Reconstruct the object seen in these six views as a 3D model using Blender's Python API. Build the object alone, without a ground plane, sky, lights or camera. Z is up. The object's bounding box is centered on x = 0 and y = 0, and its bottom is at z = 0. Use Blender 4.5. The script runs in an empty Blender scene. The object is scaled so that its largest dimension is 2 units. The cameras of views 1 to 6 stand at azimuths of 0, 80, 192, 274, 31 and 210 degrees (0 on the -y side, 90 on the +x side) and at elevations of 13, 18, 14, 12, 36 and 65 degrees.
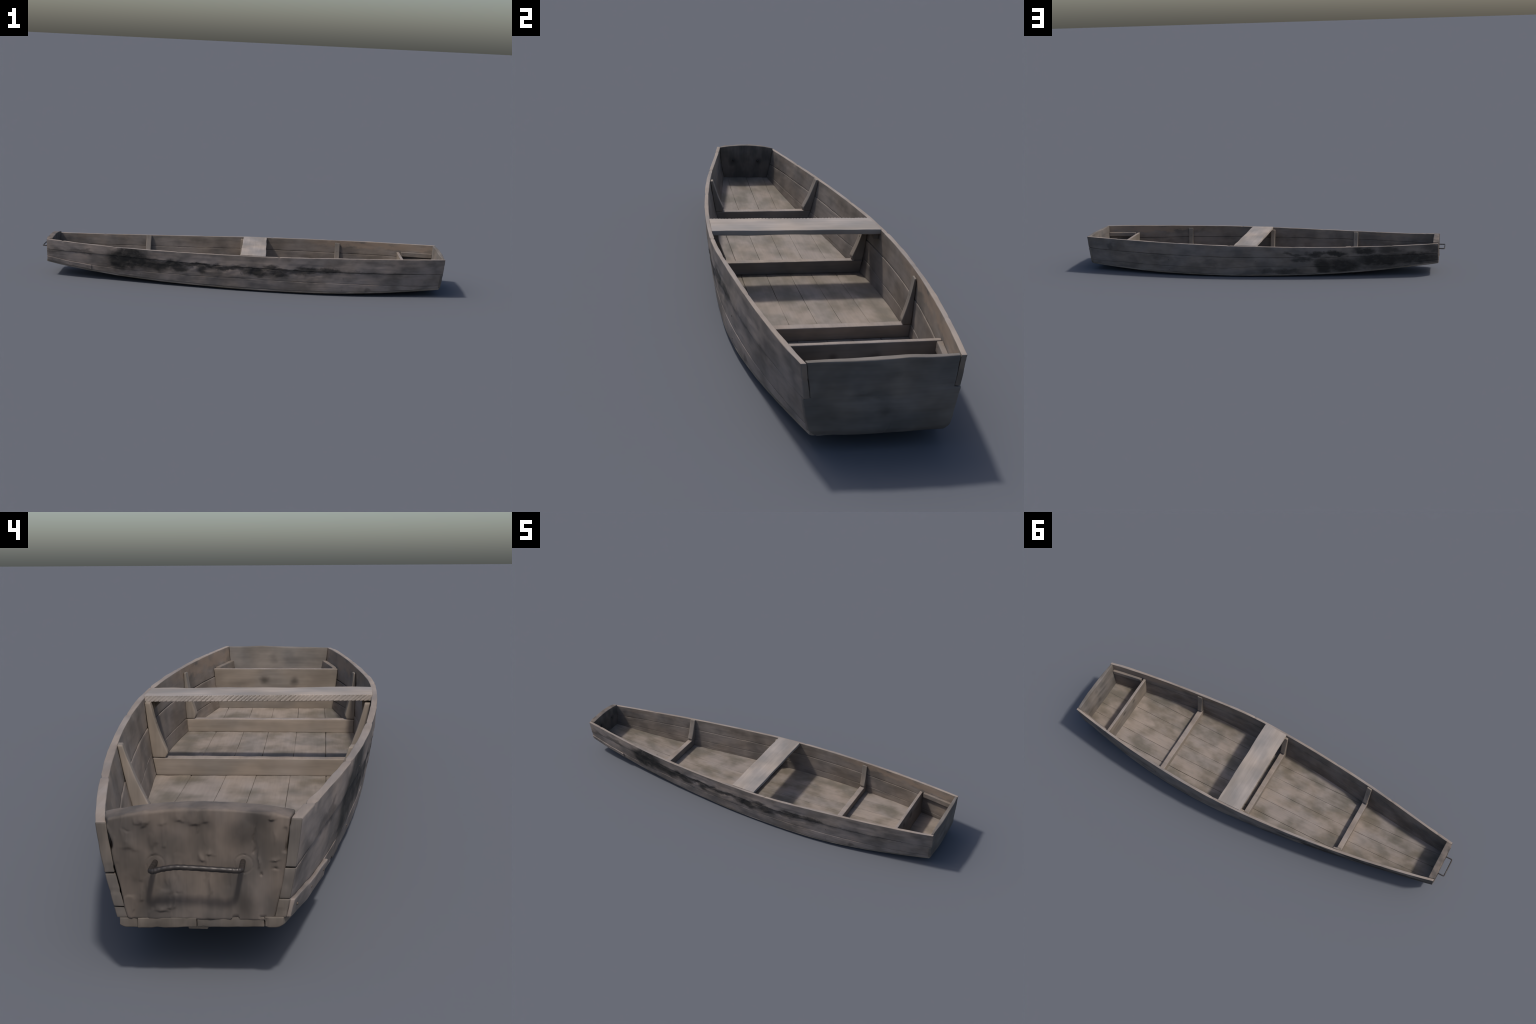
"""Weathered flat-bottomed wooden rowboat, built plank by plank.
Frame: x = length (bow with the iron handle at -x, square stern at +x), y = beam, z = up."""
import bpy
import math
import numpy as np

# ----------------------------------------------------------------------------
# small tools
# ----------------------------------------------------------------------------

def smooth(e0, e1, v):
    t = np.clip((v - e0) / (e1 - e0), 0, 1)
    return t * t * (3 - 2 * t)


def _hash(ix, iy, iz, seed):
    h = (ix.astype(np.int64) * 374761393 + iy.astype(np.int64) * 668265263
         + iz.astype(np.int64) * 2147483647 + seed * 1274126177) & 0xFFFFFFFF
    h = ((h ^ (h >> 13)) * 1274126177) & 0xFFFFFFFF
    h = h ^ (h >> 16)
    return (h & 0xFFFF) / 32767.5 - 1.0


def noise(p, scale, seed=0):
    """value noise, -1..1; p (n,3), scale scalar or 3 numbers (cells per metre)"""
    q = p * np.asarray(scale, float) + 57.3
    i = np.floor(q).astype(np.int64)
    f = q - i
    f = f * f * f * (f * (f * 6 - 15) + 10)
    out = 0
    for dx in (0, 1):
        wx = f[:, 0] if dx else 1 - f[:, 0]
        for dy in (0, 1):
            wy = f[:, 1] if dy else 1 - f[:, 1]
            for dz in (0, 1):
                wz = f[:, 2] if dz else 1 - f[:, 2]
                out = out + wx * wy * wz * _hash(i[:, 0] + dx, i[:, 1] + dy, i[:, 2] + dz, seed)
    return out


# ----------------------------------------------------------------------------
# hull lines (half beams and heights as smooth curves of x)
# ----------------------------------------------------------------------------
# the boat is slightly out of true: each side (-1 / +1) has its own lines
SHEER_Y = {-1: [-.02899, .02771, .03106, -.13837, .0263, .24084], 1: [.00831, .01043, -.0179, -.12191, .03935, .24125]}
SHEER_Z = {-1: [-.00156, .00659, -.00965, .00356, .01377, .17692], 1: [-.00036, .00303, -.00728, .01008, .01633, .17256]}
CHINE_Y = {-1: [.02595, .01679, -.07729, -.13301, .07286, .22195], 1: [.03772, .01346, -.08871, -.1303, .08178, .22386]}
_ST = [-.964, -.9, -.8, -.7, -.6, -.4, -.2, 0, .1, .2, .4, .6, .7, .8, .9, .98]
CHINE_Z = {-1: np.polyfit(_ST, [.0680, .0572, .0425, .0320, .0243, .0145, .0088, .0062, .0056, .0056, .0072, .0128, .0168, .0216, .0272, .0325], 6),
           1: np.polyfit(_ST, [.0645, .0563, .0445, .0342, .0255, .0130, .0068, .0046, .0044, .0049, .0076, .0130, .0172, .0224, .0288, .0345], 6)}
X_BOW = -0.9655
FLOOR_T = 0.0108
SIDE_T = 0.0118


def sheer_y(x, s): return np.polyval(SHEER_Y[s], x) + (.0015 * np.exp(-((x - .13) / .22) ** 2) if s > 0 else .0015 * smooth(.35, .7, x) - .0055 * np.exp(-((x + .27) / .27) ** 2) + .0055 * np.exp(-((x - .24) / .20) ** 2))
def sheer_z(x, s): return np.polyval(SHEER_Z[s], x)
def chine_y(x, s): return np.polyval(CHINE_Y[s], x) * (.978 + .047 * smooth(.10, .60, x) if s < 0 else .985) + (.003 * smooth(-.7, -.95, x) if s > 0 else 0)
def chine_z(x, s): return np.polyval(CHINE_Z[s], x) - .0015 * smooth(-.75, -.96, x) - .0021
def x_stern(t): return 0.9875 + 0.0085 * np.clip(t, 0, 1.1)


def bottom_z(x, y):
    """underside of the bottom, which rolls gently from one chine to the other"""
    f = np.clip((y / (np.abs(chine_y(x, 1)) + .001) + 1) / 2, 0, 1)
    return chine_z(x, -1) * (1 - f) + chine_z(x, 1) * f


def side_point(x, t, s, inset=0.0):
    """(half beam, z) on side s of the hull; t = 0 at the chine, 1 at the gunwale"""
    yb, yt, zb, zt = chine_y(x, s), sheer_y(x, s), chine_z(x, s), sheer_z(x, s)
    belly = 0.0026 * np.sin(np.pi * np.clip(t, 0, 1))
    return yb + (yt - yb) * t + belly - inset, zb + (zt - zb) * t


def side_inner(x, z, s):
    """half beam of the inner face of side s at height z"""
    t = (z - chine_z(x, s)) / (sheer_z(x, s) - chine_z(x, s))
    return side_point(x, t, s, SIDE_T)[0]


def across(a, x, z, gap):
    """y at fraction a (0..1) of the inside width at (x, z)"""
    lo, hi = -(side_inner(x, z, -1) - gap), side_inner(x, z, 1) - gap
    return lo + (hi - lo) * a


def seam_upper(x, s):
    a = np.interp(x, [-.966, -.8, -.63, -.42, 0, .26, .53, .75, 1.0], [.55, .655, .70, .705, .665, .643, .61, .57, .525])
    b = np.interp(x, [-.966, -.8, -.54, 0, .45, .8, 1.0], [.52, .59, .635, .635, .618, .60, .59])
    return a if s < 0 else b


def seam_lower(x, s):
    a = np.interp(x, [-.966, -.74, -.5, 0, .27, .47, .62, .76, 1.0], [.262, .238, .267, .342, .322, .302, .267, .215, .14])
    b = np.interp(x, [-.966, -.5, 0, .2, .5, .78, 1.0], [.20, .28, .335, .25, .25, .226, .146])
    return a if s < 0 else b


# ----------------------------------------------------------------------------
# node materials
# ----------------------------------------------------------------------------

class Nodes:
    def __init__(self, name):
        self.mat = bpy.data.materials.new(name)
        self.mat.use_nodes = True
        self.nt = self.mat.node_tree
        self.nt.nodes.clear()

    def add(self, kind, **kw):
        n = self.nt.nodes.new(kind)
        for k, v in kw.items():
            if k == 'ins':
                for key, val in v.items():
                    if isinstance(val, bpy.types.NodeSocket):
                        self.nt.links.new(val, n.inputs[key])
                    else:
                        n.inputs[key].default_value = val
            else:
                setattr(n, k, v)
        return n

    def math(self, op, a, b=0.0):
        return self.add('ShaderNodeMath', operation=op, ins={0: a, 1: b}).outputs[0]

    def vec(self, op, a, b):
        return self.add('ShaderNodeVectorMath', operation=op, ins={0: a, 1: b})

    def noise(self, vec, scale, detail=3, rough=0.55):
        return self.add('ShaderNodeTexNoise', ins={'Vector': vec, 'Scale': scale, 'Detail': detail, 'Roughness': rough})

    def remap(self, v, a, b, c, d, kind='SMOOTHSTEP'):
        return self.add('ShaderNodeMapRange', interpolation_type=kind,
                        ins={'Value': v, 'From Min': a, 'From Max': b, 'To Min': c, 'To Max': d}).outputs[0]

    def mix(self, f, a, b, mode='MIX'):
        n = self.add('ShaderNodeMix', data_type='RGBA', blend_type=mode)
        for i, v in ((0, f), (6, a), (7, b)):
            if isinstance(v, bpy.types.NodeSocket):
                self.nt.links.new(v, n.inputs[i])
            else:
                n.inputs[i].default_value = v if i == 0 else (*v[:3], 1)
        return n.outputs[2]


def wood(name, axis='x', light=(.235, .205, .175), dark=(.15, .128, .108), blots=(), blot_colour=(.022, .020, .018),
         seed=0.0, blot_ragged=0.03, vary=0.08, blotch=7.0, soft=(.45, 1.3)):
    """Grey weathered board. axis = direction of the grain; blots = (centre, radii, strength) stains"""
    m = Nodes(name)
    obj = m.add('ShaderNodeTexCoord').outputs['Object']
    off = m.vec('ADD', obj, (seed, seed * 1.7, seed * 0.6)).outputs[0]
    st = {'x': (.62, 1, 1), 'y': (1, .62, 1), 'z': (1, 1, .62)}[axis]
    fine = {'x': (.05, 1, 1), 'y': (1, .05, 1), 'z': (1, 1, .05)}[axis]
    pv = m.vec('MULTIPLY', off, st).outputs[0]
    fv = m.vec('MULTIPLY', off, fine).outputs[0]
    big = m.noise(pv, blotch * 2.2, 3, .5).outputs[0]
    hue = m.noise(m.vec('ADD', pv, (9.1, 4.2, 2.2)).outputs[0], blotch * 1.4, 2, .5).outputs[0]
    grain = m.noise(fv, 190, 4, .65).outputs[0]
    streak = m.noise(fv, 60, 3, .6).outputs[0]
    col = m.mix(m.remap(big, .30, .70, 0, 1), dark, light)
    grey = m.mix(m.remap(big, .30, .70, 0, 1), tuple(c * f for c, f in zip(dark, (.93, .98, 1.05))),
                 tuple(c * f for c, f in zip(light, (.95, .985, 1.04))))
    col = m.mix(m.remap(hue, .40, .62, 0, 1), col, grey)
    g = m.math('MULTIPLY', m.remap(grain, .3, .7, .93, 1.05, 'LINEAR'), m.remap(streak, .3, .7, .94, 1.05, 'LINEAR'))
    rnd = m.remap(m.add('ShaderNodeObjectInfo').outputs['Random'], 0, 1, 1 - vary, 1 + vary, 'LINEAR')
    g = m.math('MULTIPLY', g, rnd)
    comb = m.add('ShaderNodeCombineXYZ', ins={0: g, 1: g, 2: g}).outputs[0]
    col = m.mix(1.0, col, comb, 'MULTIPLY')
    mask = None
    if blots:
        wob = m.noise(m.vec('MULTIPLY', obj, st).outputs[0], 22, 5, .62).outputs[1]
        wob = m.vec('MULTIPLY', m.vec('SUBTRACT', wob, (.5, .5, .5)).outputs[0], (blot_ragged * 3,) * 3).outputs[0]
        wp = m.vec('ADD', obj, wob).outputs[0]
        for (c, r, s) in blots:
            d = m.vec('MULTIPLY', m.vec('SUBTRACT', wp, c).outputs[0], tuple(1 / v for v in r)).outputs[0]
            ln = m.add('ShaderNodeVectorMath', operation='LENGTH', ins={0: d}).outputs['Value']
            b = m.remap(ln, soft[0], soft[1], s, 0)
            mask = b if mask is None else m.math('MAXIMUM', mask, b)
        worn = m.remap(m.noise(m.vec('MULTIPLY', obj, st).outputs[0], 55, 4, .6).outputs[0], .34, .55, .86, 1)
        mask = m.math('MULTIPLY', mask, worn)
        col = m.mix(mask, col, blot_colour)
    hgt = m.math('ADD', m.math('MULTIPLY', grain, .6), m.math('MULTIPLY', streak, .6))
    bump = m.add('ShaderNodeBump', ins={'Strength': .22, 'Distance': .0012, 'Height': hgt}).outputs[0]
    rough = m.remap(big, .3, .7, .72, .82, 'LINEAR')
    bsdf = m.add('ShaderNodeBsdfPrincipled', ins={'Base Color': col, 'Roughness': rough, 'Normal': bump, 'Specular IOR Level': .28})
    out = m.add('ShaderNodeOutputMaterial')
    m.nt.links.new(bsdf.outputs[0], out.inputs[0])
    return m.mat


def plain(name, colour, rough, metal=0.0, spots=(.5, 1.3), scale=160):
    m = Nodes(name)
    obj = m.add('ShaderNodeTexCoord').outputs['Object']
    n = m.noise(obj, scale, 4, .6).outputs[0]
    col = m.mix(m.remap(n, .35, .65, 0, 1), tuple(c * spots[0] for c in colour), tuple(c * spots[1] for c in colour))
    bump = m.add('ShaderNodeBump', ins={'Strength': .25, 'Distance': .0006, 'Height': n}).outputs[0]
    bsdf = m.add('ShaderNodeBsdfPrincipled', ins={'Base Color': col, 'Roughness': rough, 'Metallic': metal, 'Normal': bump})
    out = m.add('ShaderNodeOutputMaterial')
    m.nt.links.new(bsdf.outputs[0], out.inputs[0])
    return m.mat


def blot(x, z, rx, rz, s=1.0):          # stain on a side: any y
    return ((x, 0, z), (rx, 9, rz), s)


TAR_NEAR = [  # tarred patch on the -y side
    blot(-.575, .115, .098, .058, 1), blot(-.60, .095, .068, .048, 1), blot(-.50, .110, .095, .050, 1),
    blot(-.54, .152, .095, .024, .97), blot(-.42, .098, .09, .030, .95), blot(-.33, .106, .085, .020, .95),
    blot(-.29, .090, .045, .024, .85), blot(-.185, .096, .030, .030, .85), blot(-.20, .119, .14, .011, .9),
    blot(-.06, .112, .13, .012, .8), blot(.07, .100, .065, .019, .95), blot(.10, .088, .04, .022, .8),
    blot(.185, .097, .055, .017, .85), blot(.15, .128, .04, .014, .8), blot(.28, .104, .06, .015, .75),
    blot(.335, .126, .06, .011, .85), blot(.43, .125, .06, .012, .9), blot(.20, .114, .28, .008, .75),
    blot(-.815, .136, .05, .012, .6), blot(-.755, .134, .045, .012, .55), blot(-.92, .124, .05, .014, .4),
    blot(.60, .115, .12, .008, .35), blot(.75, .112, .05, .012, .25), blot(.62, .035, .02, .012, .5)]
TAR_FAR = [   # tarred patch on the +y side
    blot(-.84, .098, .16, .040, .92), blot(-.93, .155, .06, .024, .6), blot(-.66, .085, .15, .040, .95),
    blot(-.58, .146, .07, .028, .92), blot(-.72, .142, .07, .020, .7), blot(-.43, .133, .07, .016, .92),
    blot(-.33, .128, .06, .013, .85), blot(-.20, .127, .06, .010, .65), blot(-.46, .062, .11, .050, .92),
    blot(-.36, .055, .05, .055, .9), blot(-.25, .098, .06, .014, .8), blot(-.15, .030, .08, .016, .65),
    blot(-.06, .032, .05, .014, .5), blot(-.70, .045, .2, .018, .6), blot(.25, .075, .05, .02, .35),
    blot(.55, .105, .05, .018, .3), blot(.85, .145, .02, .02, .4)]

LIGHT, DARK = (.245, .212, .186), (.150, .130, .113)
MAT = {
    'side_in': wood('weathered_side_board', 'x', (.205, .166, .136), (.118, .096, .078),
                    [blot(.72, .170, .38, .020, .75), blot(-.75, .165, .2, .012, .3)], (.238, .174, .128), seed=1.3),
    'side_near': wood('tar_stained_side_board', 'x', (.262, .212, .180), (.135, .112, .095), TAR_NEAR, seed=2.1, blot_ragged=.022),
    'side_far': wood('tar_stained_outer_board', 'x', (.210, .175, .150), (.122, .103, .089), TAR_FAR, seed=5.2, blot_ragged=.024),
    'rail': wood('worn_pale_edge', 'x', (.275, .226, .190), (.205, .167, .140), seed=11.0, vary=.03),
    'end': wood('grey_end_grain', 'z', (.130, .108, .090), (.078, .065, .054), seed=12.0, blotch=14),
    'floor': wood('weathered_floor_board', 'x', (.258, .213, .179), (.138, .115, .088), seed=3.7, vary=.04),
    'seat': wood('pale_seat_board', 'y', (.322, .270, .230), (.225, .195, .170), seed=4.4, vary=0, blotch=5),
    'frame': wood('weathered_frame_wood', 'y', (.245, .201, .163), (.172, .142, .114), seed=6.0),
    'knee': wood('weathered_knee_wood', 'z', (.245, .201, .163), (.172, .142, .114), seed=7.0),
    'bulk': wood('knotty_bulkhead_board', 'y', (.235, .194, .156), (.165, .136, .109),
                 [((.806, .031, .110), (.3, .016, .013), .8), ((.806, -.053, .1115), (.3, .012, .012), .75),
                  ((.806, .09, .105), (.3, .04, .01), .3)], (.045, .038, .032), seed=8.0, blot_ragged=.008, soft=(.1, 1.6)),
    'bow': wood('stained_bow_board', 'z', (.142, .113, .093), (.074, .061, .051),
                [((-.966, -.046, .162), (.009, .016, .016), .75), ((-.966, -.060, .178), (.009, .014, .012), .65),
                 ((-.966, .046, .162), (.009, .014, .014), .50), ((-.966, .055, .172), (.009, .014, .012), .45),
                 ((-.966, -.049, .086), (.009, .010, .016), .75), ((-.966, .068, .105), (.009, .022, .035), .45),
                 ((-.966, .004, .180), (.009, .022, .009), .42), ((-.966, .052, .09), (.009, .02, .02), .35),
                 ((-.938, .047, .1335), (.008, .011, .011), .7), ((-.938, -.048, .132), (.008, .013, .012), .7)],
                (.026, .022, .019), seed=9.3, blot_ragged=.006, vary=0, blotch=12, soft=(0, 1.9)),
    'stern': wood('stained_stern_board', 'y', (.185, .157, .134), (.108, .093, .080),
                  [((.985, -.025, .119), (.2, .035, .010), .45), ((.985, .010, .082), (.2, .014, .016), .45),
                   ((.97, .0135, .1595), (.2, .012, .014), .35)], (.045, .040, .036), seed=10.0, soft=(.1, 1.7), blot_ragged=.015, vary=0),
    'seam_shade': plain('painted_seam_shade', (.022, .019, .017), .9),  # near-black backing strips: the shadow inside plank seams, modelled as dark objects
    'iron': plain('rusty_dark_iron', (.036, .030, .027), .42, .35, (.8, 1.2), 90),
    'nail': plain('rusty_nail_iron', (.11, .085, .068), .7, .3),
}

# ----------------------------------------------------------------------------
# one generic piece of timber: a rounded box bent into place by a mapping
# ----------------------------------------------------------------------------
ROOT = bpy.data.objects.new('wooden_rowboat', None)
bpy.context.scene.collection.objects.link(ROOT)
ROOT['label'] = 'weathered grey flat-bottomed wooden rowboat with one plank seat and iron handle'
ROOT['category'] = 'rowing boat'


def link(name, me, parent=None):
    o = bpy.data.objects.new(name, me)
    bpy.context.scene.collection.objects.link(o)
    o.parent = parent or ROOT
    return o


def ticks(L, step, r):
    n = max(1, int(round((L - 2 * r) / step)))
    edge = [0, r * .3, r * .65] if r > 0 else [0]
    return np.array(edge + list(np.linspace(r, L - r, n + 1)) + [L - e for e in edge[::-1]])


def timber(name, size, step, mapping, mats, r=.0015, relief=None, rough=.00035, wave=.0008, grain=(6, 90, 90), seed=0,
           face_mat=None, parent=None, angle=50):
    """size: real lengths (a, b, c); mapping(a, b, c in 0..1) -> (n,3) points;
    relief(points, abc) -> extra height along the normal; face_mat(centre abc) -> slot index"""
    L = np.array(size, float)
    T = [ticks(L[i], step[i], min(r, L[i] * .45)) for i in range(3)]
    n = [len(t) for t in T]
    I = np.stack(np.meshgrid(*[np.arange(k) for k in n], indexing='ij'), -1)
    surf = np.zeros(n, bool)
    for ax in range(3):
        sl = [slice(None)] * 3
        for e in (0, n[ax] - 1):
            sl[ax] = e
            surf[tuple(sl)] = True
    idx = -np.ones(n, int)
    idx[surf] = np.arange(surf.sum())
    ijk = I[surf]
    p = np.stack([T[a][ijk[:, a]] for a in range(3)], -1)
    rr = np.minimum(r, L * .45)
    inner = np.clip(p, rr, L - rr)
    d = p - inner
    ln = np.linalg.norm(d / rr, axis=1)
    p = inner + np.where(ln[:, None] > 1e-9, d / np.maximum(ln, 1e-9)[:, None], 0)
    abc = p / L
    P = np.asarray(mapping(abc[:, 0], abc[:, 1], abc[:, 2]))
    faces, slots = [], []
    for ax in range(3):
        u, v = [k for k in range(3) if k != ax]
        for e in (0, n[ax] - 1):
            sl = [slice(None)] * 3
            sl[ax] = e
            g = idx[tuple(sl)]
            q = np.stack([g[:-1, :-1], g[1:, :-1], g[1:, 1:], g[:-1, 1:]], -1).reshape(-1, 4)
            flip = (e == 0) ^ (ax == 1)
            faces.append(q[:, ::-1] if flip else q)
    F = np.concatenate(faces)
    # orientation of the mapping itself
    c0 = np.asarray(mapping(*[np.array([.5, .52, .5, .5])[[0, 1, 0, 0]], np.array([.5, .5, .52, .5]), np.array([.5, .5, .5, .52])]))
    det = np.linalg.det(np.stack([c0[1] - c0[0], c0[2] - c0[0], c0[3] - c0[0]]))
    if det < 0:
        F = F[:, ::-1]
    me = bpy.data.meshes.new(name)
    me.from_pydata(P.tolist(), [], F.tolist())
    me.update()
    N = np.zeros(len(P) * 3)
    me.vertices.foreach_get('normal', N)
    N = N.reshape(-1, 3)
    h = (rough * noise(P, grain, seed) + rough * .6 * noise(P, np.array(grain) * 2.3, seed + 5)
         + wave * noise(P, (14, 14, 14), seed + 9) + wave * .5 * noise(P, (37, 37, 37), seed + 11))
    if relief is not None:
        h = h + relief(P, abc)
    P = P + N * h[:, None]
    me.vertices.foreach_set('co', P.ravel())
    for m in mats:
        me.materials.append(MAT[m])
    if face_mat is not None:
        cen = abc[F].mean(1)
        me.polygons.foreach_set('material_index', face_mat(cen).astype(np.int32))
    me.polygons.foreach_set('use_smooth', np.ones(len(F), bool))
    me.update()
    me.set_sharp_from_angle(angle=math.radians(angle))
    return link(name, me, parent)


def bump2(u, v, u0, v0, su, sv, amp):
    return amp * np.exp(-((u - u0) / su) ** 2 - ((v - v0) / sv) ** 2)


# ----------------------------------------------------------------------------
# sides: three strakes each
# ----------------------------------------------------------------------------
GAP = .0004
NICKS = {-1: [(.185, .0035, .0030), (-.885, .006, .0025), (-.62, .010, .0022), (.34, .012, .0015), (-.30, .01, .0012), (.62, .008, .001)],
         1: [(-.72, .008, .0015), (.15, .006, .0018), (-.2, .012, .0013), (.45, .01, .0015), (.8, .007, .0012)]}


def strake(s, t_low, t_high, seed, top=False, proud=0.0, out=0.0):
    def mp(a, b, c):
        x = X_BOW + a * (.99 - X_BOW)
        t0, t1 = t_low(x), t_high(x)
        t = t0 + (t1 - t0) * b
        x = X_BOW + a * (x_stern(t) - (0 if top else .012) - X_BOW)
        y, z = side_point(x, t, s, SIDE_T * (1 - c) - (proud * (1 - c) + out) * smooth(-.955, -.85, x) * smooth(.975, .93, x))
        return np.stack([x, s * y, z], -1)

    def relief(P, abc):
        c, x, z = abc[:, 2], P[:, 0], P[:, 2]
        out = np.zeros(len(P))
        # chewed, tarred zone along the middle seam, outside only
        zone = (smooth(-.68, -.60, x) * (1 - smooth(.35, .5, x))) if s < 0 else smooth(-.98, -.9, x) * (1 - smooth(-.25, -.1, x)) * .5
        zone = zone * np.exp(-((z - .105) / .032) ** 2) * (c > .5)
        out += zone * (.0016 * noise(P, (40, 60, 70), 31) + .0010 * noise(P, (95, 120, 130), 32))
        # long shallow splits
        for k in range(4):
            zz = side_point(x, .12 + .22 * k + .02 * math.sin(seed + k), s)[1]
            ln = smooth(.15, .4, noise(np.stack([x, x * 0 + k, x * 0 + seed], -1), (3, 1, 1), 77))
            out -= .0007 * ln * np.exp(-((z - zz - .002 * noise(P, (9, 1, 1), k)) / .0012) ** 2)
        if top:
            up = smooth(.80, 1.0, abc[:, 1])
            out += up * .0006 * noise(P, (15, 3, 3), seed + 50)
            for (nx, w, dep) in NICKS[s]:
                out -= up * dep * np.exp(-((x - nx) / w) ** 2)
        # broken bow corner
        out -= .0010 * smooth(-.945, -.966, x) * smooth(.1, .5, noise(P, (90, 90, 70), 41))
        return out

    return timber('side_plank', (1.95, .055, SIDE_T), (.006, .004, .006), mp,
                  ['side_in', 'side_near' if s < 0 else 'side_far', 'rail', 'end'], r=.0015, relief=relief, seed=seed,
                  face_mat=lambda q: np.where(q[:, 0] < .0009, 3, np.where(top & (q[:, 1] > .985), 2, (q[:, 2] > .6).astype(int))), wave=.0006)


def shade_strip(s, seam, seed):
    def mp(a, b, c):
        x = X_BOW + .006 + a * (.955 - X_BOW)
        t = seam(x, s) + (b - .5) * .05
        y, z = side_point(x, t, s, SIDE_T * .30 + SIDE_T * .40 * (1 - c))
        return np.stack([x, s * y, z], -1)
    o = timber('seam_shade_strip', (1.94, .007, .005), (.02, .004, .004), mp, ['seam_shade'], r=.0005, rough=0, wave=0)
    return o


for s in (-1, 1):
    low = lambda x, s=s: (FLOOR_T + .0002) / (sheer_z(x, s) - chine_z(x, s))
    g = GAP / .16
    strake(s, low, lambda x, s=s: seam_lower(x, s) - g * .6, 3 + s, proud=.0000, out=-.0004)
    strake(s, lambda x, s=s: seam_lower(x, s) + g * .6, lambda x, s=s: seam_upper(x, s) - g * 1.6, 13 + s, proud=.0004, out=-.0006)
    strake(s, lambda x, s=s: seam_upper(x, s) + g * 1.6, lambda x: 1.0 + 0 * x, 23 + s, top=True, out=.0008)
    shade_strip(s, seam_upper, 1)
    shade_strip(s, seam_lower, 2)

# ----------------------------------------------------------------------------
# bottom: six long floor planks laid under the sides
# ----------------------------------------------------------------------------
FLOOR_SEAMS = [-.140, -.067, .004, .066, .137]
XS = np.linspace(X_BOW, .985, 800)


def floor_plank(y0, y1, seed):
    lo = np.maximum(-chine_y(XS, -1), y0) if y0 is not None else -chine_y(XS, -1)
    hi = np.minimum(chine_y(XS, 1), y1) if y1 is not None else chine_y(XS, 1)
    ok = XS[(hi - lo) > .004]
    xa, xb = ok.min(), .985
    end = X_BOW - .0015 * (seed % 2) if xa <= X_BOW + .01 else xa

    def mp(a, b, c):
        x = end + a * (min(xb, .9805) - end)
        h0, h1 = -chine_y(x, -1), chine_y(x, 1)
        l = np.maximum(h0, y0 + .0002 + .0012 * np.sin(x * 5 + seed)) if y0 is not None else h0
        u = np.minimum(h1, y1 - .0002 + .0012 * np.sin(x * 5 + seed + 1)) if y1 is not None else h1
        if y0 is None:
            u = np.where(x > .3, np.maximum(u, h0 + .014), u)
        if y1 is None:
            l = np.where(x > .3, np.minimum(l, h1 - .014), l)
        if y0 == FLOOR_SEAMS[0]:
            l = np.where(x > .3, np.maximum(l, h0 + .0144), l)
        if y1 == FLOOR_SEAMS[-1]:
            u = np.where(x > .3, np.minimum(u, h1 - .0144), u)
        y = l + (u - l) * b
        roll = np.clip(1 - np.minimum(y - h0, h1 - y) / .009, 0, 1) ** 2      # rounded chine
        return np.stack([x, y, bottom_z(x, y) + FLOOR_T * c + .0034 * roll * (1 - c)], -1)

    def relief(P, abc):
        c = abc[:, 2]
        worn = np.exp(-((P[:, 0] + .72) / .10) ** 2 - ((P[:, 1] + .055) / .035) ** 2) * (c > .5)
        out = worn * .0022 * np.minimum(noise(P, (45, 130, 20), 61), .15)
        frayed = smooth(-.955, -.966, P[:, 0])
        return out - frayed * .0022 * (noise(P, (60, 110, 60), 62) > .1) * noise(P, (200, 150, 200), 63) ** 2

    return timber('floor_plank', (1.94, .065, FLOOR_T), (.008, .005, .005), mp, ['floor', 'end'], r=.0011 if y0 is not None and y1 is not None else .0038,
                  face_mat=lambda q: (q[:, 0] < .0012).astype(int),
                  relief=relief, seed=seed, wave=.0005, rough=.0003)


edges = [None] + FLOOR_SEAMS + [None]
for i in range(6):
    floor_plank(edges[i], edges[i + 1], 70 + i)
for k, ys in enumerate(FLOOR_SEAMS):
    def mp(a, b, c, ys=ys):
        ok = XS[np.minimum(chine_y(XS, 1), chine_y(XS, -1)) > abs(ys) + .006]
        x = max(ok.min(), X_BOW + .004) + a * (min(ok.max(), .975) - max(ok.min(), X_BOW + .004))
        return np.stack([x, ys + (b - .5) * .006, bottom_z(x, ys) + .002 + .0052 * c], -1)
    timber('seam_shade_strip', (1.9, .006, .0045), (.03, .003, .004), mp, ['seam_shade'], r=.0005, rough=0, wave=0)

# runners under the bottom
for (yc, xa, xb) in ((-.073, .30, .958), (.077, .30, .958), (.004, -.95, -.35)):
    def mp(a, b, c, yc=yc, xa=xa, xb=xb):
        x = xa + a * (xb - xa)
        z1 = bottom_z(x, yc) - .0003
        z0 = np.maximum(z1 - .0055, 0.0)
        return np.stack([x, yc + (b - .5) * .021, z0 + (z1 - z0) * c], -1)
    timber('bottom_runner', (xb - xa, .021, .0055), (.01, .005, .003), mp, ['frame'], r=.0012, seed=int(yc * 100), wave=.0002, rough=.0002)

# ----------------------------------------------------------------------------
# bow board with its relief
# ----------------------------------------------------------------------------
BOW_IN, BOW_OUT, BOW_BOT = -.9380, -.9662, .0716
HANDLE = ((.0455, .1340), (-.0462, .1362))
WASHER = ((.0452, .1318), (-.0468, .1335))

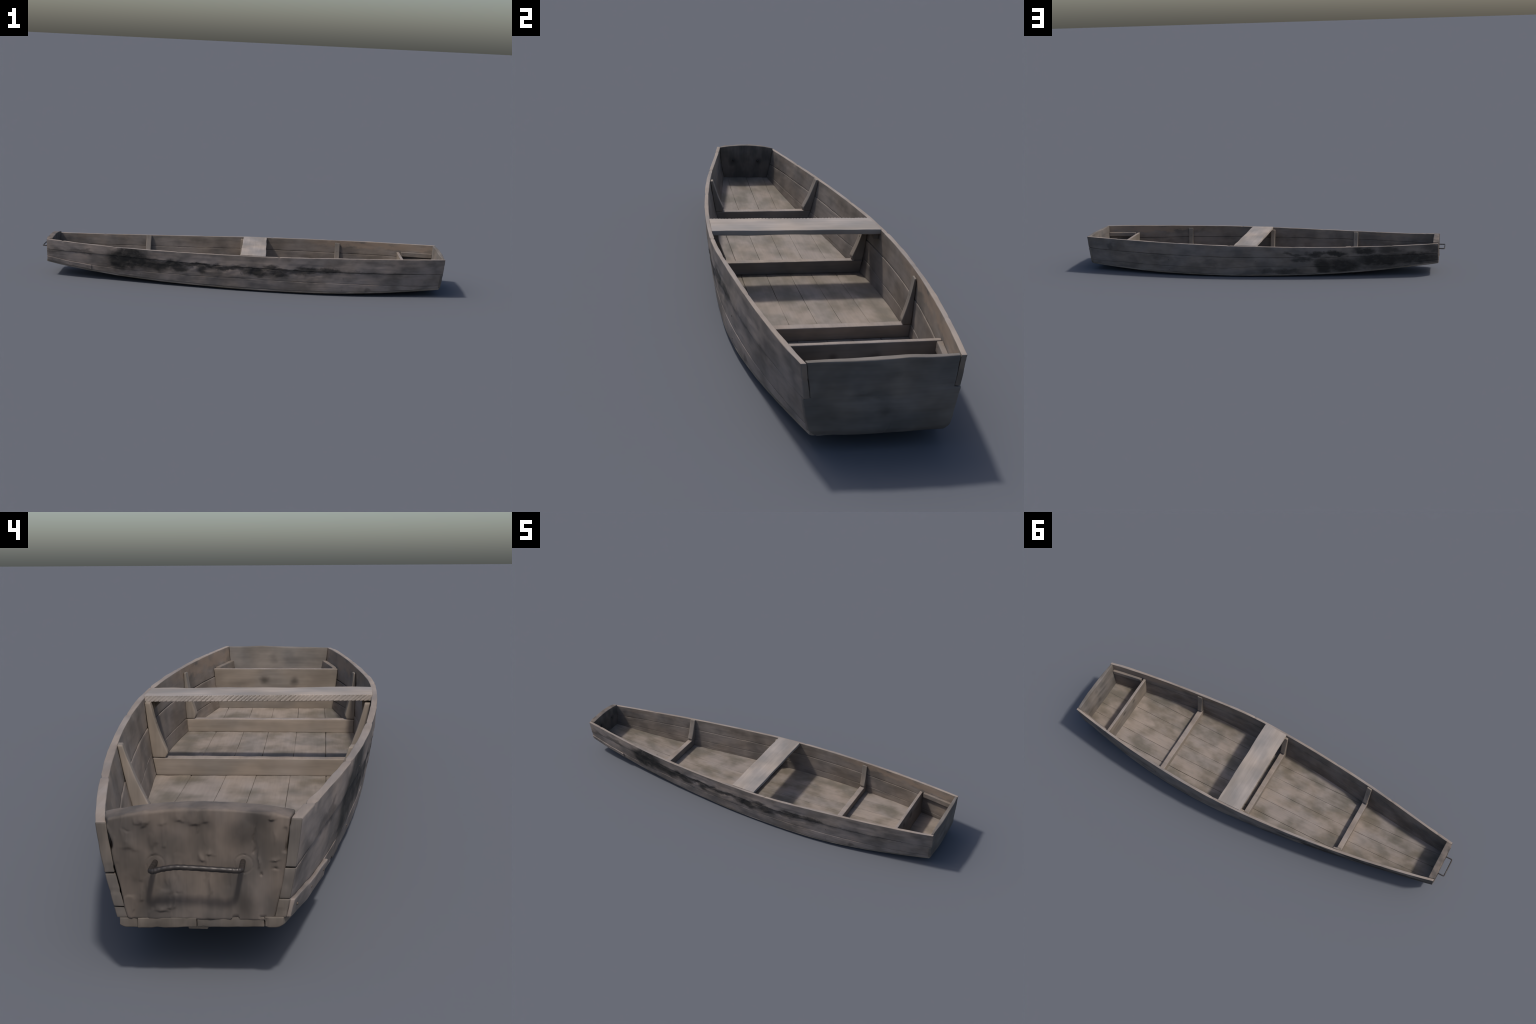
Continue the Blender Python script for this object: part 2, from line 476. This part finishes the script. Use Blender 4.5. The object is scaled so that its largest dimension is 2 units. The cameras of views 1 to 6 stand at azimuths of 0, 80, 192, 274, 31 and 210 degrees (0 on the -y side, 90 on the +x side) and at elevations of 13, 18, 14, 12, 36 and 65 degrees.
DRIPS = [(.056, .176, .0035, .009, .0013), (.056, .171, .003, .003, .0010), (.018, .1795, .006, .0045, .0011), (.004, .1775, .004, .005, .0012),
         (-.007, .1785, .004, .004, .0011), (.001, .169, .0012, .012, .0008), (-.075, .182, .003, .004, .0014),
         (.044, .158, .003, .007, .0007), (.046, .145, .0018, .006, .0006), (-.003, .136, .003, .004, .0012), (-.012, .143, .003, .002, .0010),
         (-.008, .122, .0016, .02, .0008), (-.012, .105, .0018, .02, .0009), (.034, .116, .002, .016, .0008), (.024, .104, .002, .014, -.0007),
         (.061, .093, .0025, .007, .0011), (.060, .115, .002, .006, .0007), (.040, .081, .006, .003, .0012), (.032, .084, .004, .003, .0010),
         (.025, .086, .0015, .006, .0008), (-.058, .160, .0009, .012, -.0008), (-.0575, .145, .0009, .004, -.0010), (-.0625, .133, .0012, .012, .0013),
         (-.0645, .122, .001, .002, -.0015), (-.079, .160, .0012, .02, .0006), (-.080, .128, .003, .0012, -.0012), (-.080, .138, .004, .0015, .0009),
         (.080, .165, .0012, .016, .0006), (.075, .168, .004, .0012, -.0006), (.035, .152, .002, .004, .0006), (-.030, .110, .002, .012, -.0006),
         (.072, .150, .008, .006, .0010), (.070, .120, .008, .02, .0008)]


def bow_map(a, b, c):
    x = BOW_IN + (BOW_OUT - BOW_IN) * c
    s = 2 * a - 1
    top = .1818 + .0095 * (1 - s * s) + .0016 * (1 - c) - .0022 * s
    z = BOW_BOT - .003 * (1 - c) + (top - BOW_BOT + .003 * (1 - c)) * b
    return np.stack([x, across(a, x, z, .0001 + .0008 * np.exp(-((z - .157) / .014) ** 2)), z], -1)


def drip(u, v, u0, v0, su, sv, amp):
    """a run of tar or a flake of wood: fades out upwards, ends abruptly below"""
    dv = np.where(v > v0, (v - v0) / (1.7 * sv), (v - v0) / (.35 * sv))
    return amp * np.exp(-((u - u0) / su) ** 2 - dv * dv)


def bow_relief(P, abc):
    y, z, front = P[:, 1], P[:, 2], abc[:, 2] > .75
    out = np.zeros(len(P))
    wy = y + .0022 * noise(P, (1, 110, 110), 86) + .0008 * noise(P, (1, 300, 300), 87)
    wz = z + .0026 * noise(P, (1, 120, 90), 88) + .0008 * noise(P, (1, 300, 300), 89)
    for d in DRIPS:
        out += drip(wy, wz, *d) * 1.5
    for (hy, hz) in WASHER:
        rr = np.hypot(y - hy, z - hz)
        out -= .0007 * np.exp(-((rr - .0096) / .0005) ** 2)
    edge = smooth(.010, .0, (np.where(y > 0, side_inner(BOW_OUT, z, 1), side_inner(BOW_OUT, z, -1)) - np.abs(y)))
    out -= edge * .0020 * (.25 + .75 * smooth(.125, .15, z)) * smooth(-.1, .5, noise(P, (1, 160, 70), 81))
    flaky = smooth(.0, .05, y)
    out += .0005 * noise(P, (1, 130, 28), 82) + .0009 * noise(P, (1, 45, 20), 83)
    out += flaky * .0012 * smooth(.0, .2, noise(np.stack([P[:, 0], wy, wz], -1), (1, 75, 42), 85)) * smooth(.185, .17, z)
    out -= .0025 * smooth(.079, .0716, z) * (noise(P, (1, 140, 140), 84) > .2) * (np.abs(y + .05) < .04)
    return np.where(front, out, 0)


timber('bow_board', (.19, .115, -BOW_OUT + BOW_IN), (.0011, .0011, .004), bow_map, ['bow'], r=.0024, relief=bow_relief,
       rough=.0002, wave=.0004, grain=(20, 120, 20), seed=90)

# iron handle, its washers' nuts on the inside
def tube(name, pts, rad, mat, parent=None, ring=14, sub=8):
    pts = np.array(pts, float)
    # Catmull-Rom through the hand-placed spine
    e = np.vstack([2 * pts[0] - pts[1], pts, 2 * pts[-1] - pts[-2]])
    path = []
    for i in range(1, len(e) - 2):
        for t in np.linspace(0, 1, sub, endpoint=False):
            p0, p1, p2, p3 = e[i - 1:i + 3]
            path.append(.5 * (2 * p1 + (p2 - p0) * t + (2 * p0 - 5 * p1 + 4 * p2 - p3) * t * t + (3 * p1 - p0 - 3 * p2 + p3) * t ** 3))
    path.append(pts[-1])
    path = np.array(path)
    V, F = [], []
    up = np.array([0, 0, 1.0])
    for i, p in enumerate(path):
        tg = path[min(i + 1, len(path) - 1)] - path[max(i - 1, 0)]
        tg /= np.linalg.norm(tg)
        s1 = np.cross(tg, up)
        s1 /= np.linalg.norm(s1)
        s2 = np.cross(s1, tg)
        for k in range(ring):
            an = 2 * math.pi * k / ring
            V.append(p + rad * (1 + .06 * math.sin(i * 1.7)) * (math.cos(an) * s1 + math.sin(an) * s2))
    n = len(path)
    for i in range(n - 1):
        for k in range(ring):
            F.append((i * ring + k, i * ring + (k + 1) % ring, (i + 1) * ring + (k + 1) % ring, (i + 1) * ring + k))
    F.append(tuple(range(ring))[::-1])
    F.append(tuple((n - 1) * ring + k for k in range(ring)))
    me = bpy.data.meshes.new(name)
    me.from_pydata([tuple(v) for v in V], [], F)
    me.materials.append(MAT[mat])
    me.polygons.foreach_set('use_smooth', np.ones(len(F), bool))
    me.update()
    me.set_sharp_from_angle(angle=math.radians(60))
    return link(name, me, parent)


(h1y, h1z), (h2y, h2z) = HANDLE
handle = tube('handle', [(-.950, h1y, h1z), (-.972, h1y, h1z), (-.988, h1y + .0004, h1z - .0004), (-.9945, h1y - .0003, h1z - .0003),
                         (-.9970, h1y - .004, h1z + .0004), (-.9973, .034, .1366), (-.9974, .020, .1388), (-.9974, .004, .1386),
                         (-.9974, -.018, .1375), (-.9973, -.036, .1366), (-.9970, h2y + .005, h2z), (-.9945, h2y + .0004, h2z - .0002),
                         (-.988, h2y - .0004, h2z), (-.972, h2y, h2z), (-.950, h2y, h2z)], .0029, 'iron')


def disc(name, r, h, mat, dome=.5, seg=16):
    """small domed head, axis +z, base at z = 0"""
    V, F = [(0, 0, h)], []
    rings = [(r * .55, h * (1 - .25 * dome)), (r * .88, h * (1 - .6 * dome)), (r, 0), (r, -h)]
    for (q, z) in rings:
        V += [(q * math.cos(2 * math.pi * k / seg), q * math.sin(2 * math.pi * k / seg), z) for k in range(seg)]
    F += [(0, 1 + k, 1 + (k + 1) % seg) for k in range(seg)]
    for j in range(len(rings) - 1):
        for k in range(seg):
            a, b = 1 + j * seg + k, 1 + j * seg + (k + 1) % seg
            F.append((a, a + seg, b + seg, b))
    me = bpy.data.meshes.new(name)
    me.from_pydata(V, [], F)
    me.materials.append(MAT[mat])
    me.polygons.foreach_set('use_smooth', np.ones(len(F), bool))
    me.update()
    return me


def orient(o, pos, nrm):
    import mathutils
    o.location = pos
    o.rotation_euler = mathutils.Vector(nrm).to_track_quat('Z', 'Y').to_euler()


NUT = disc('nut', .0042, .0040, 'iron', .5, 14)
for (hy, hz) in HANDLE:
    o = link('nut', NUT)
    orient(o, (BOW_IN + .0004, hy, hz), (1, 0, 0))

# ----------------------------------------------------------------------------
# stern board
# ----------------------------------------------------------------------------
STERN_T = .0125


def stern_map(a, b, c):
    s = 2 * a - 1
    zt = .1925 + .0012 * s + .0028 * np.exp(-((s - .3) / .25) ** 2) - .0012 * np.exp(-((s + .4) / .3) ** 2)
    zb = .0318 + .0012 * s
    z = zb + (zt - zb) * b
    t = (z - .033) / .160
    x = (x_stern(t) - .0006 - STERN_T * (1 - c)
         + .0042 * np.exp(-((s - .1) / .75) ** 6) * c - .005 * smooth(.08, -.02, t) * c)
    y = across(a, x, z, .0005 + .0016 * np.exp(-((z - .135) / .018) ** 2) * (s < -.3))
    # below the top strake the board covers the plank ends
    for sd in (-1, 1):
        wide = smooth(seam_upper(1.0, sd) - .002, seam_upper(1.0, sd) - .018, t)
        k = np.clip(sd * s, 0, 1)
        y = y + sd * wide * k * (SIDE_T + .0020)
    # rounded lower corners
    y = y - np.sign(y) * .010 * np.clip(1 - t / .10, 0, 1) ** 2 * np.abs(s)
    return np.stack([x, y, z], -1)


def stern_relief(P, abc):
    y, z, f = P[:, 1], P[:, 2], abc[:, 2] > .6
    out = .0007 * noise(P, (1, 14, 60), 101) + .0008 * noise(P, (1, 20, 20), 102)
    out -= .0010 * np.exp(-((z - .118 - .002 * noise(P, (1, 12, 1), 103)) / .0008) ** 2) * smooth(.02, -.05, y)
    out += .0012 * smooth(.185, .194, z) * noise(P, (1, 30, 10), 104)
    out -= .0009 * np.exp(-((y - .019 - (z - .055) * .35) / .0008) ** 2) * smooth(.062, .05, z)
    return np.where(f, out, out * .3)


timber('stern_board', (.30, .145, STERN_T), (.0025, .0025, .004), stern_map, ['stern'], r=.0022, relief=stern_relief,
       rough=.0002, wave=.0005, grain=(20, 8, 90), seed=110)

# ----------------------------------------------------------------------------
# frames: floor timber across the bottom and a tapering knee up each side
# ----------------------------------------------------------------------------
NAIL = disc('nail', .0017, .0009, 'nail', .6, 10)


def nail(pos, nrm, parent=None):
    o = link('nail', NAIL, parent)
    orient(o, pos, nrm)


FRAMES = [  # x back, x front, timber top z, knee foot width, knee head z, knee head width
    (-.506, -.481, .0630, .031, .1690, .0075),
    (-.014, .0115, .0500, .036, .1635, .0110),
    (.482, .5070, .0515, .027, .1690, .0050)]

for fi, (xa, xb, ztop, foot, zhead, head) in enumerate(FRAMES):
    def mp(a, b, c):
        x = xa + (xb - xa) * c - (.0012 if fi != 1 else 0)
        y = across(a, x, .04, .0003)
        z0 = bottom_z(x, y) + FLOOR_T - .0006
        z = z0 + (ztop - z0) * b
        return np.stack([x, across(a, x, z, .0003), z], -1)
    rel = lambda P, abc: (abc[:, 1] > .8) * .0006 * noise(P, (10, 40, 10), 120 + fi)
    timber('floor_timber', (.42, .034, .024), (.005, .004, .004), mp, ['frame', 'rail'], r=.0022, relief=rel, seed=130 + fi, face_mat=lambda q: (q[:, 1] > .97).astype(int),
           grain=(90, 6, 90), wave=.0006)
    for s in (-1, 1):
        def mk(a, b, c):
            x = xa + (xb - xa) * a
            z = ztop + .0003 + (zhead - ztop) * b
            yo = side_inner(x, z, s) - .0003
            w = foot + (head - foot) * b
            w = w * (1 - .25 * smooth(.1, 0, b)) - .002 * np.sin(np.pi * b)
            return np.stack([x, s * (yo - w * c), z], -1)
        timber('knee', (xb - xa, zhead - ztop, .022), (.004, .004, .004), mk, ['knee'], r=.0024, seed=140 + fi * 3 + s,
               grain=(90, 90, 8), wave=.0006)
        for bb, dx in ((.10, -.004), (.19, .004), (.62, 0)):
            z = ztop + (zhead - ztop) * bb
            w = (foot + (head - foot) * bb) * (1 - .25 * smooth(.1, 0, bb)) - .002 * math.sin(math.pi * bb)
            xm = (xa + xb) / 2 + dx
            nail((xm, s * (side_inner(xm, z, s) - w + .0002), z), (0, -s * .97, .28))
        for tt in ((.18, .78), (.5, .88), (.12, .45))[fi]:
            xm = (xa + xb) / 2 + .005 * math.sin(tt * 40 + fi)
            y, z = side_point(xm, tt, s)
            nail((xm, s * (y + .0001), z), (0, s, -.1))

# ----------------------------------------------------------------------------
# stern locker: bulkhead and two side cleats
# ----------------------------------------------------------------------------
def bulk_map(a, b, c):
    x = .8030 + .0130 * c
    y = across(a, x, .08, .0004)
    z0 = bottom_z(x, y) + FLOOR_T - .0005
    z = z0 + (.1455 - z0) * b
    x = x + .006 * (1 - b)
    return np.stack([x, across(a, x, z, .0004), z], -1)


timber('bulkhead', (.35, .115, .013), (.005, .004, .004), bulk_map, ['bulk', 'rail'], r=.0016, seed=150, face_mat=lambda q: (q[:, 1] > .985).astype(int), grain=(90, 6, 90), wave=.0006)

for s in (-1, 1):
    def mc(a, b, c):
        x = .8250 + (.9790 - .8250) * a
        z = .1255 + .0225 * b + .004 * a
        yo = side_inner(x, z, s) - .0002
        return np.stack([x, s * (yo - .0125 * c), z], -1)
    timber('locker_cleat', (.153, .0225, .0125), (.005, .004, .004), mc, ['side_in'], r=.0016, seed=160 + s, wave=.0006)
    nail((.835, s * (side_inner(.835, .14, s) - .0124), .139), (0, -s, 0))

# ----------------------------------------------------------------------------
# seat plank on two cleats
# ----------------------------------------------------------------------------
SEAT = (-.0005, .1210, .1650, .1785)


def seat_map(a, b, c):
    x = SEAT[0] + (SEAT[1] - SEAT[0]) * a
    z = SEAT[2] + (SEAT[3] - SEAT[2]) * c
    y = 2 * b - 1
    return np.stack([x + .0006 * np.sin(y * 9), across(b, x, z, -.0022), z - .0022 * y], -1)


def seat_relief(P, abc):
    x, y, z = P.T
    w = y + (z - .17) * 1.2 + .0015 * noise(P, (1, 40, 1), 171)
    saw = smooth(.15, .95, np.sin(w * 2 * math.pi / .0088 + 2.6 * noise(np.stack([w, w * 0, w * 0 + .3], -1), (55, 1, 1), 172)))
    front = (abc[:, 0] < .03)
    out = front * (-.0014 * saw * (.75 + .5 * noise(P, (1, 45, 45), 176)) + .0003 * noise(P, (1, 160, 160), 173))
    back = (abc[:, 0] > .97)
    out = out + back * (.0016 * noise(P, (1, 18, 30), 174))
    return out + .0004 * noise(P, (70, 5, 5), 175)


timber('seat', (.1135, .46, .0135), (.004, .0011, .0020), seat_map, ['seat'], r=.0014, relief=seat_relief, seed=180,
       grain=(90, 6, 90), rough=.0002, wave=.0007, angle=40)

for s in (-1, 1):
    def ms(a, b, c):
        x = .018 + .094 * a
        z = .1460 + .0186 * b
        yo = side_inner(x, z, s) - .0002
        return np.stack([x, s * (yo - .0150 * c), z - .002 * s * b], -1)
    timber('seat_cleat', (.094, .0186, .0150), (.005, .004, .004), ms, ['side_in'], r=.0016, seed=190 + s, wave=.0006)
    nail((.100, s * (side_inner(.10, .152, s) - .0151), .1525), (0, -s, 0))

# ----------------------------------------------------------------------------
# chine batten nailed on at the bow, -y side
# ----------------------------------------------------------------------------
def batten_map(a, b, c):
    x = -.9635 + (.9635 - .7375) * a
    t1 = .262 - .024 * a + .006 * np.sin(a * 9)
    t0 = .262 - (.175 + .0 * a)
    t = t0 + (t1 - t0) * b
    y, z = side_point(x, t, -1, -.0052 * c + .0004)
    return np.stack([x, -y, z], -1)


timber('chine_batten', (.226, .024, .0056), (.004, .003, .003), batten_map, ['side_near'], r=.0014, seed=200, wave=.0005)
for xx in (-.94, -.85, -.76):
    y, z = side_point(np.array(xx), .18, -1, -.0052)
    nail((xx, -float(y), float(z)), (0, -1, -.1))
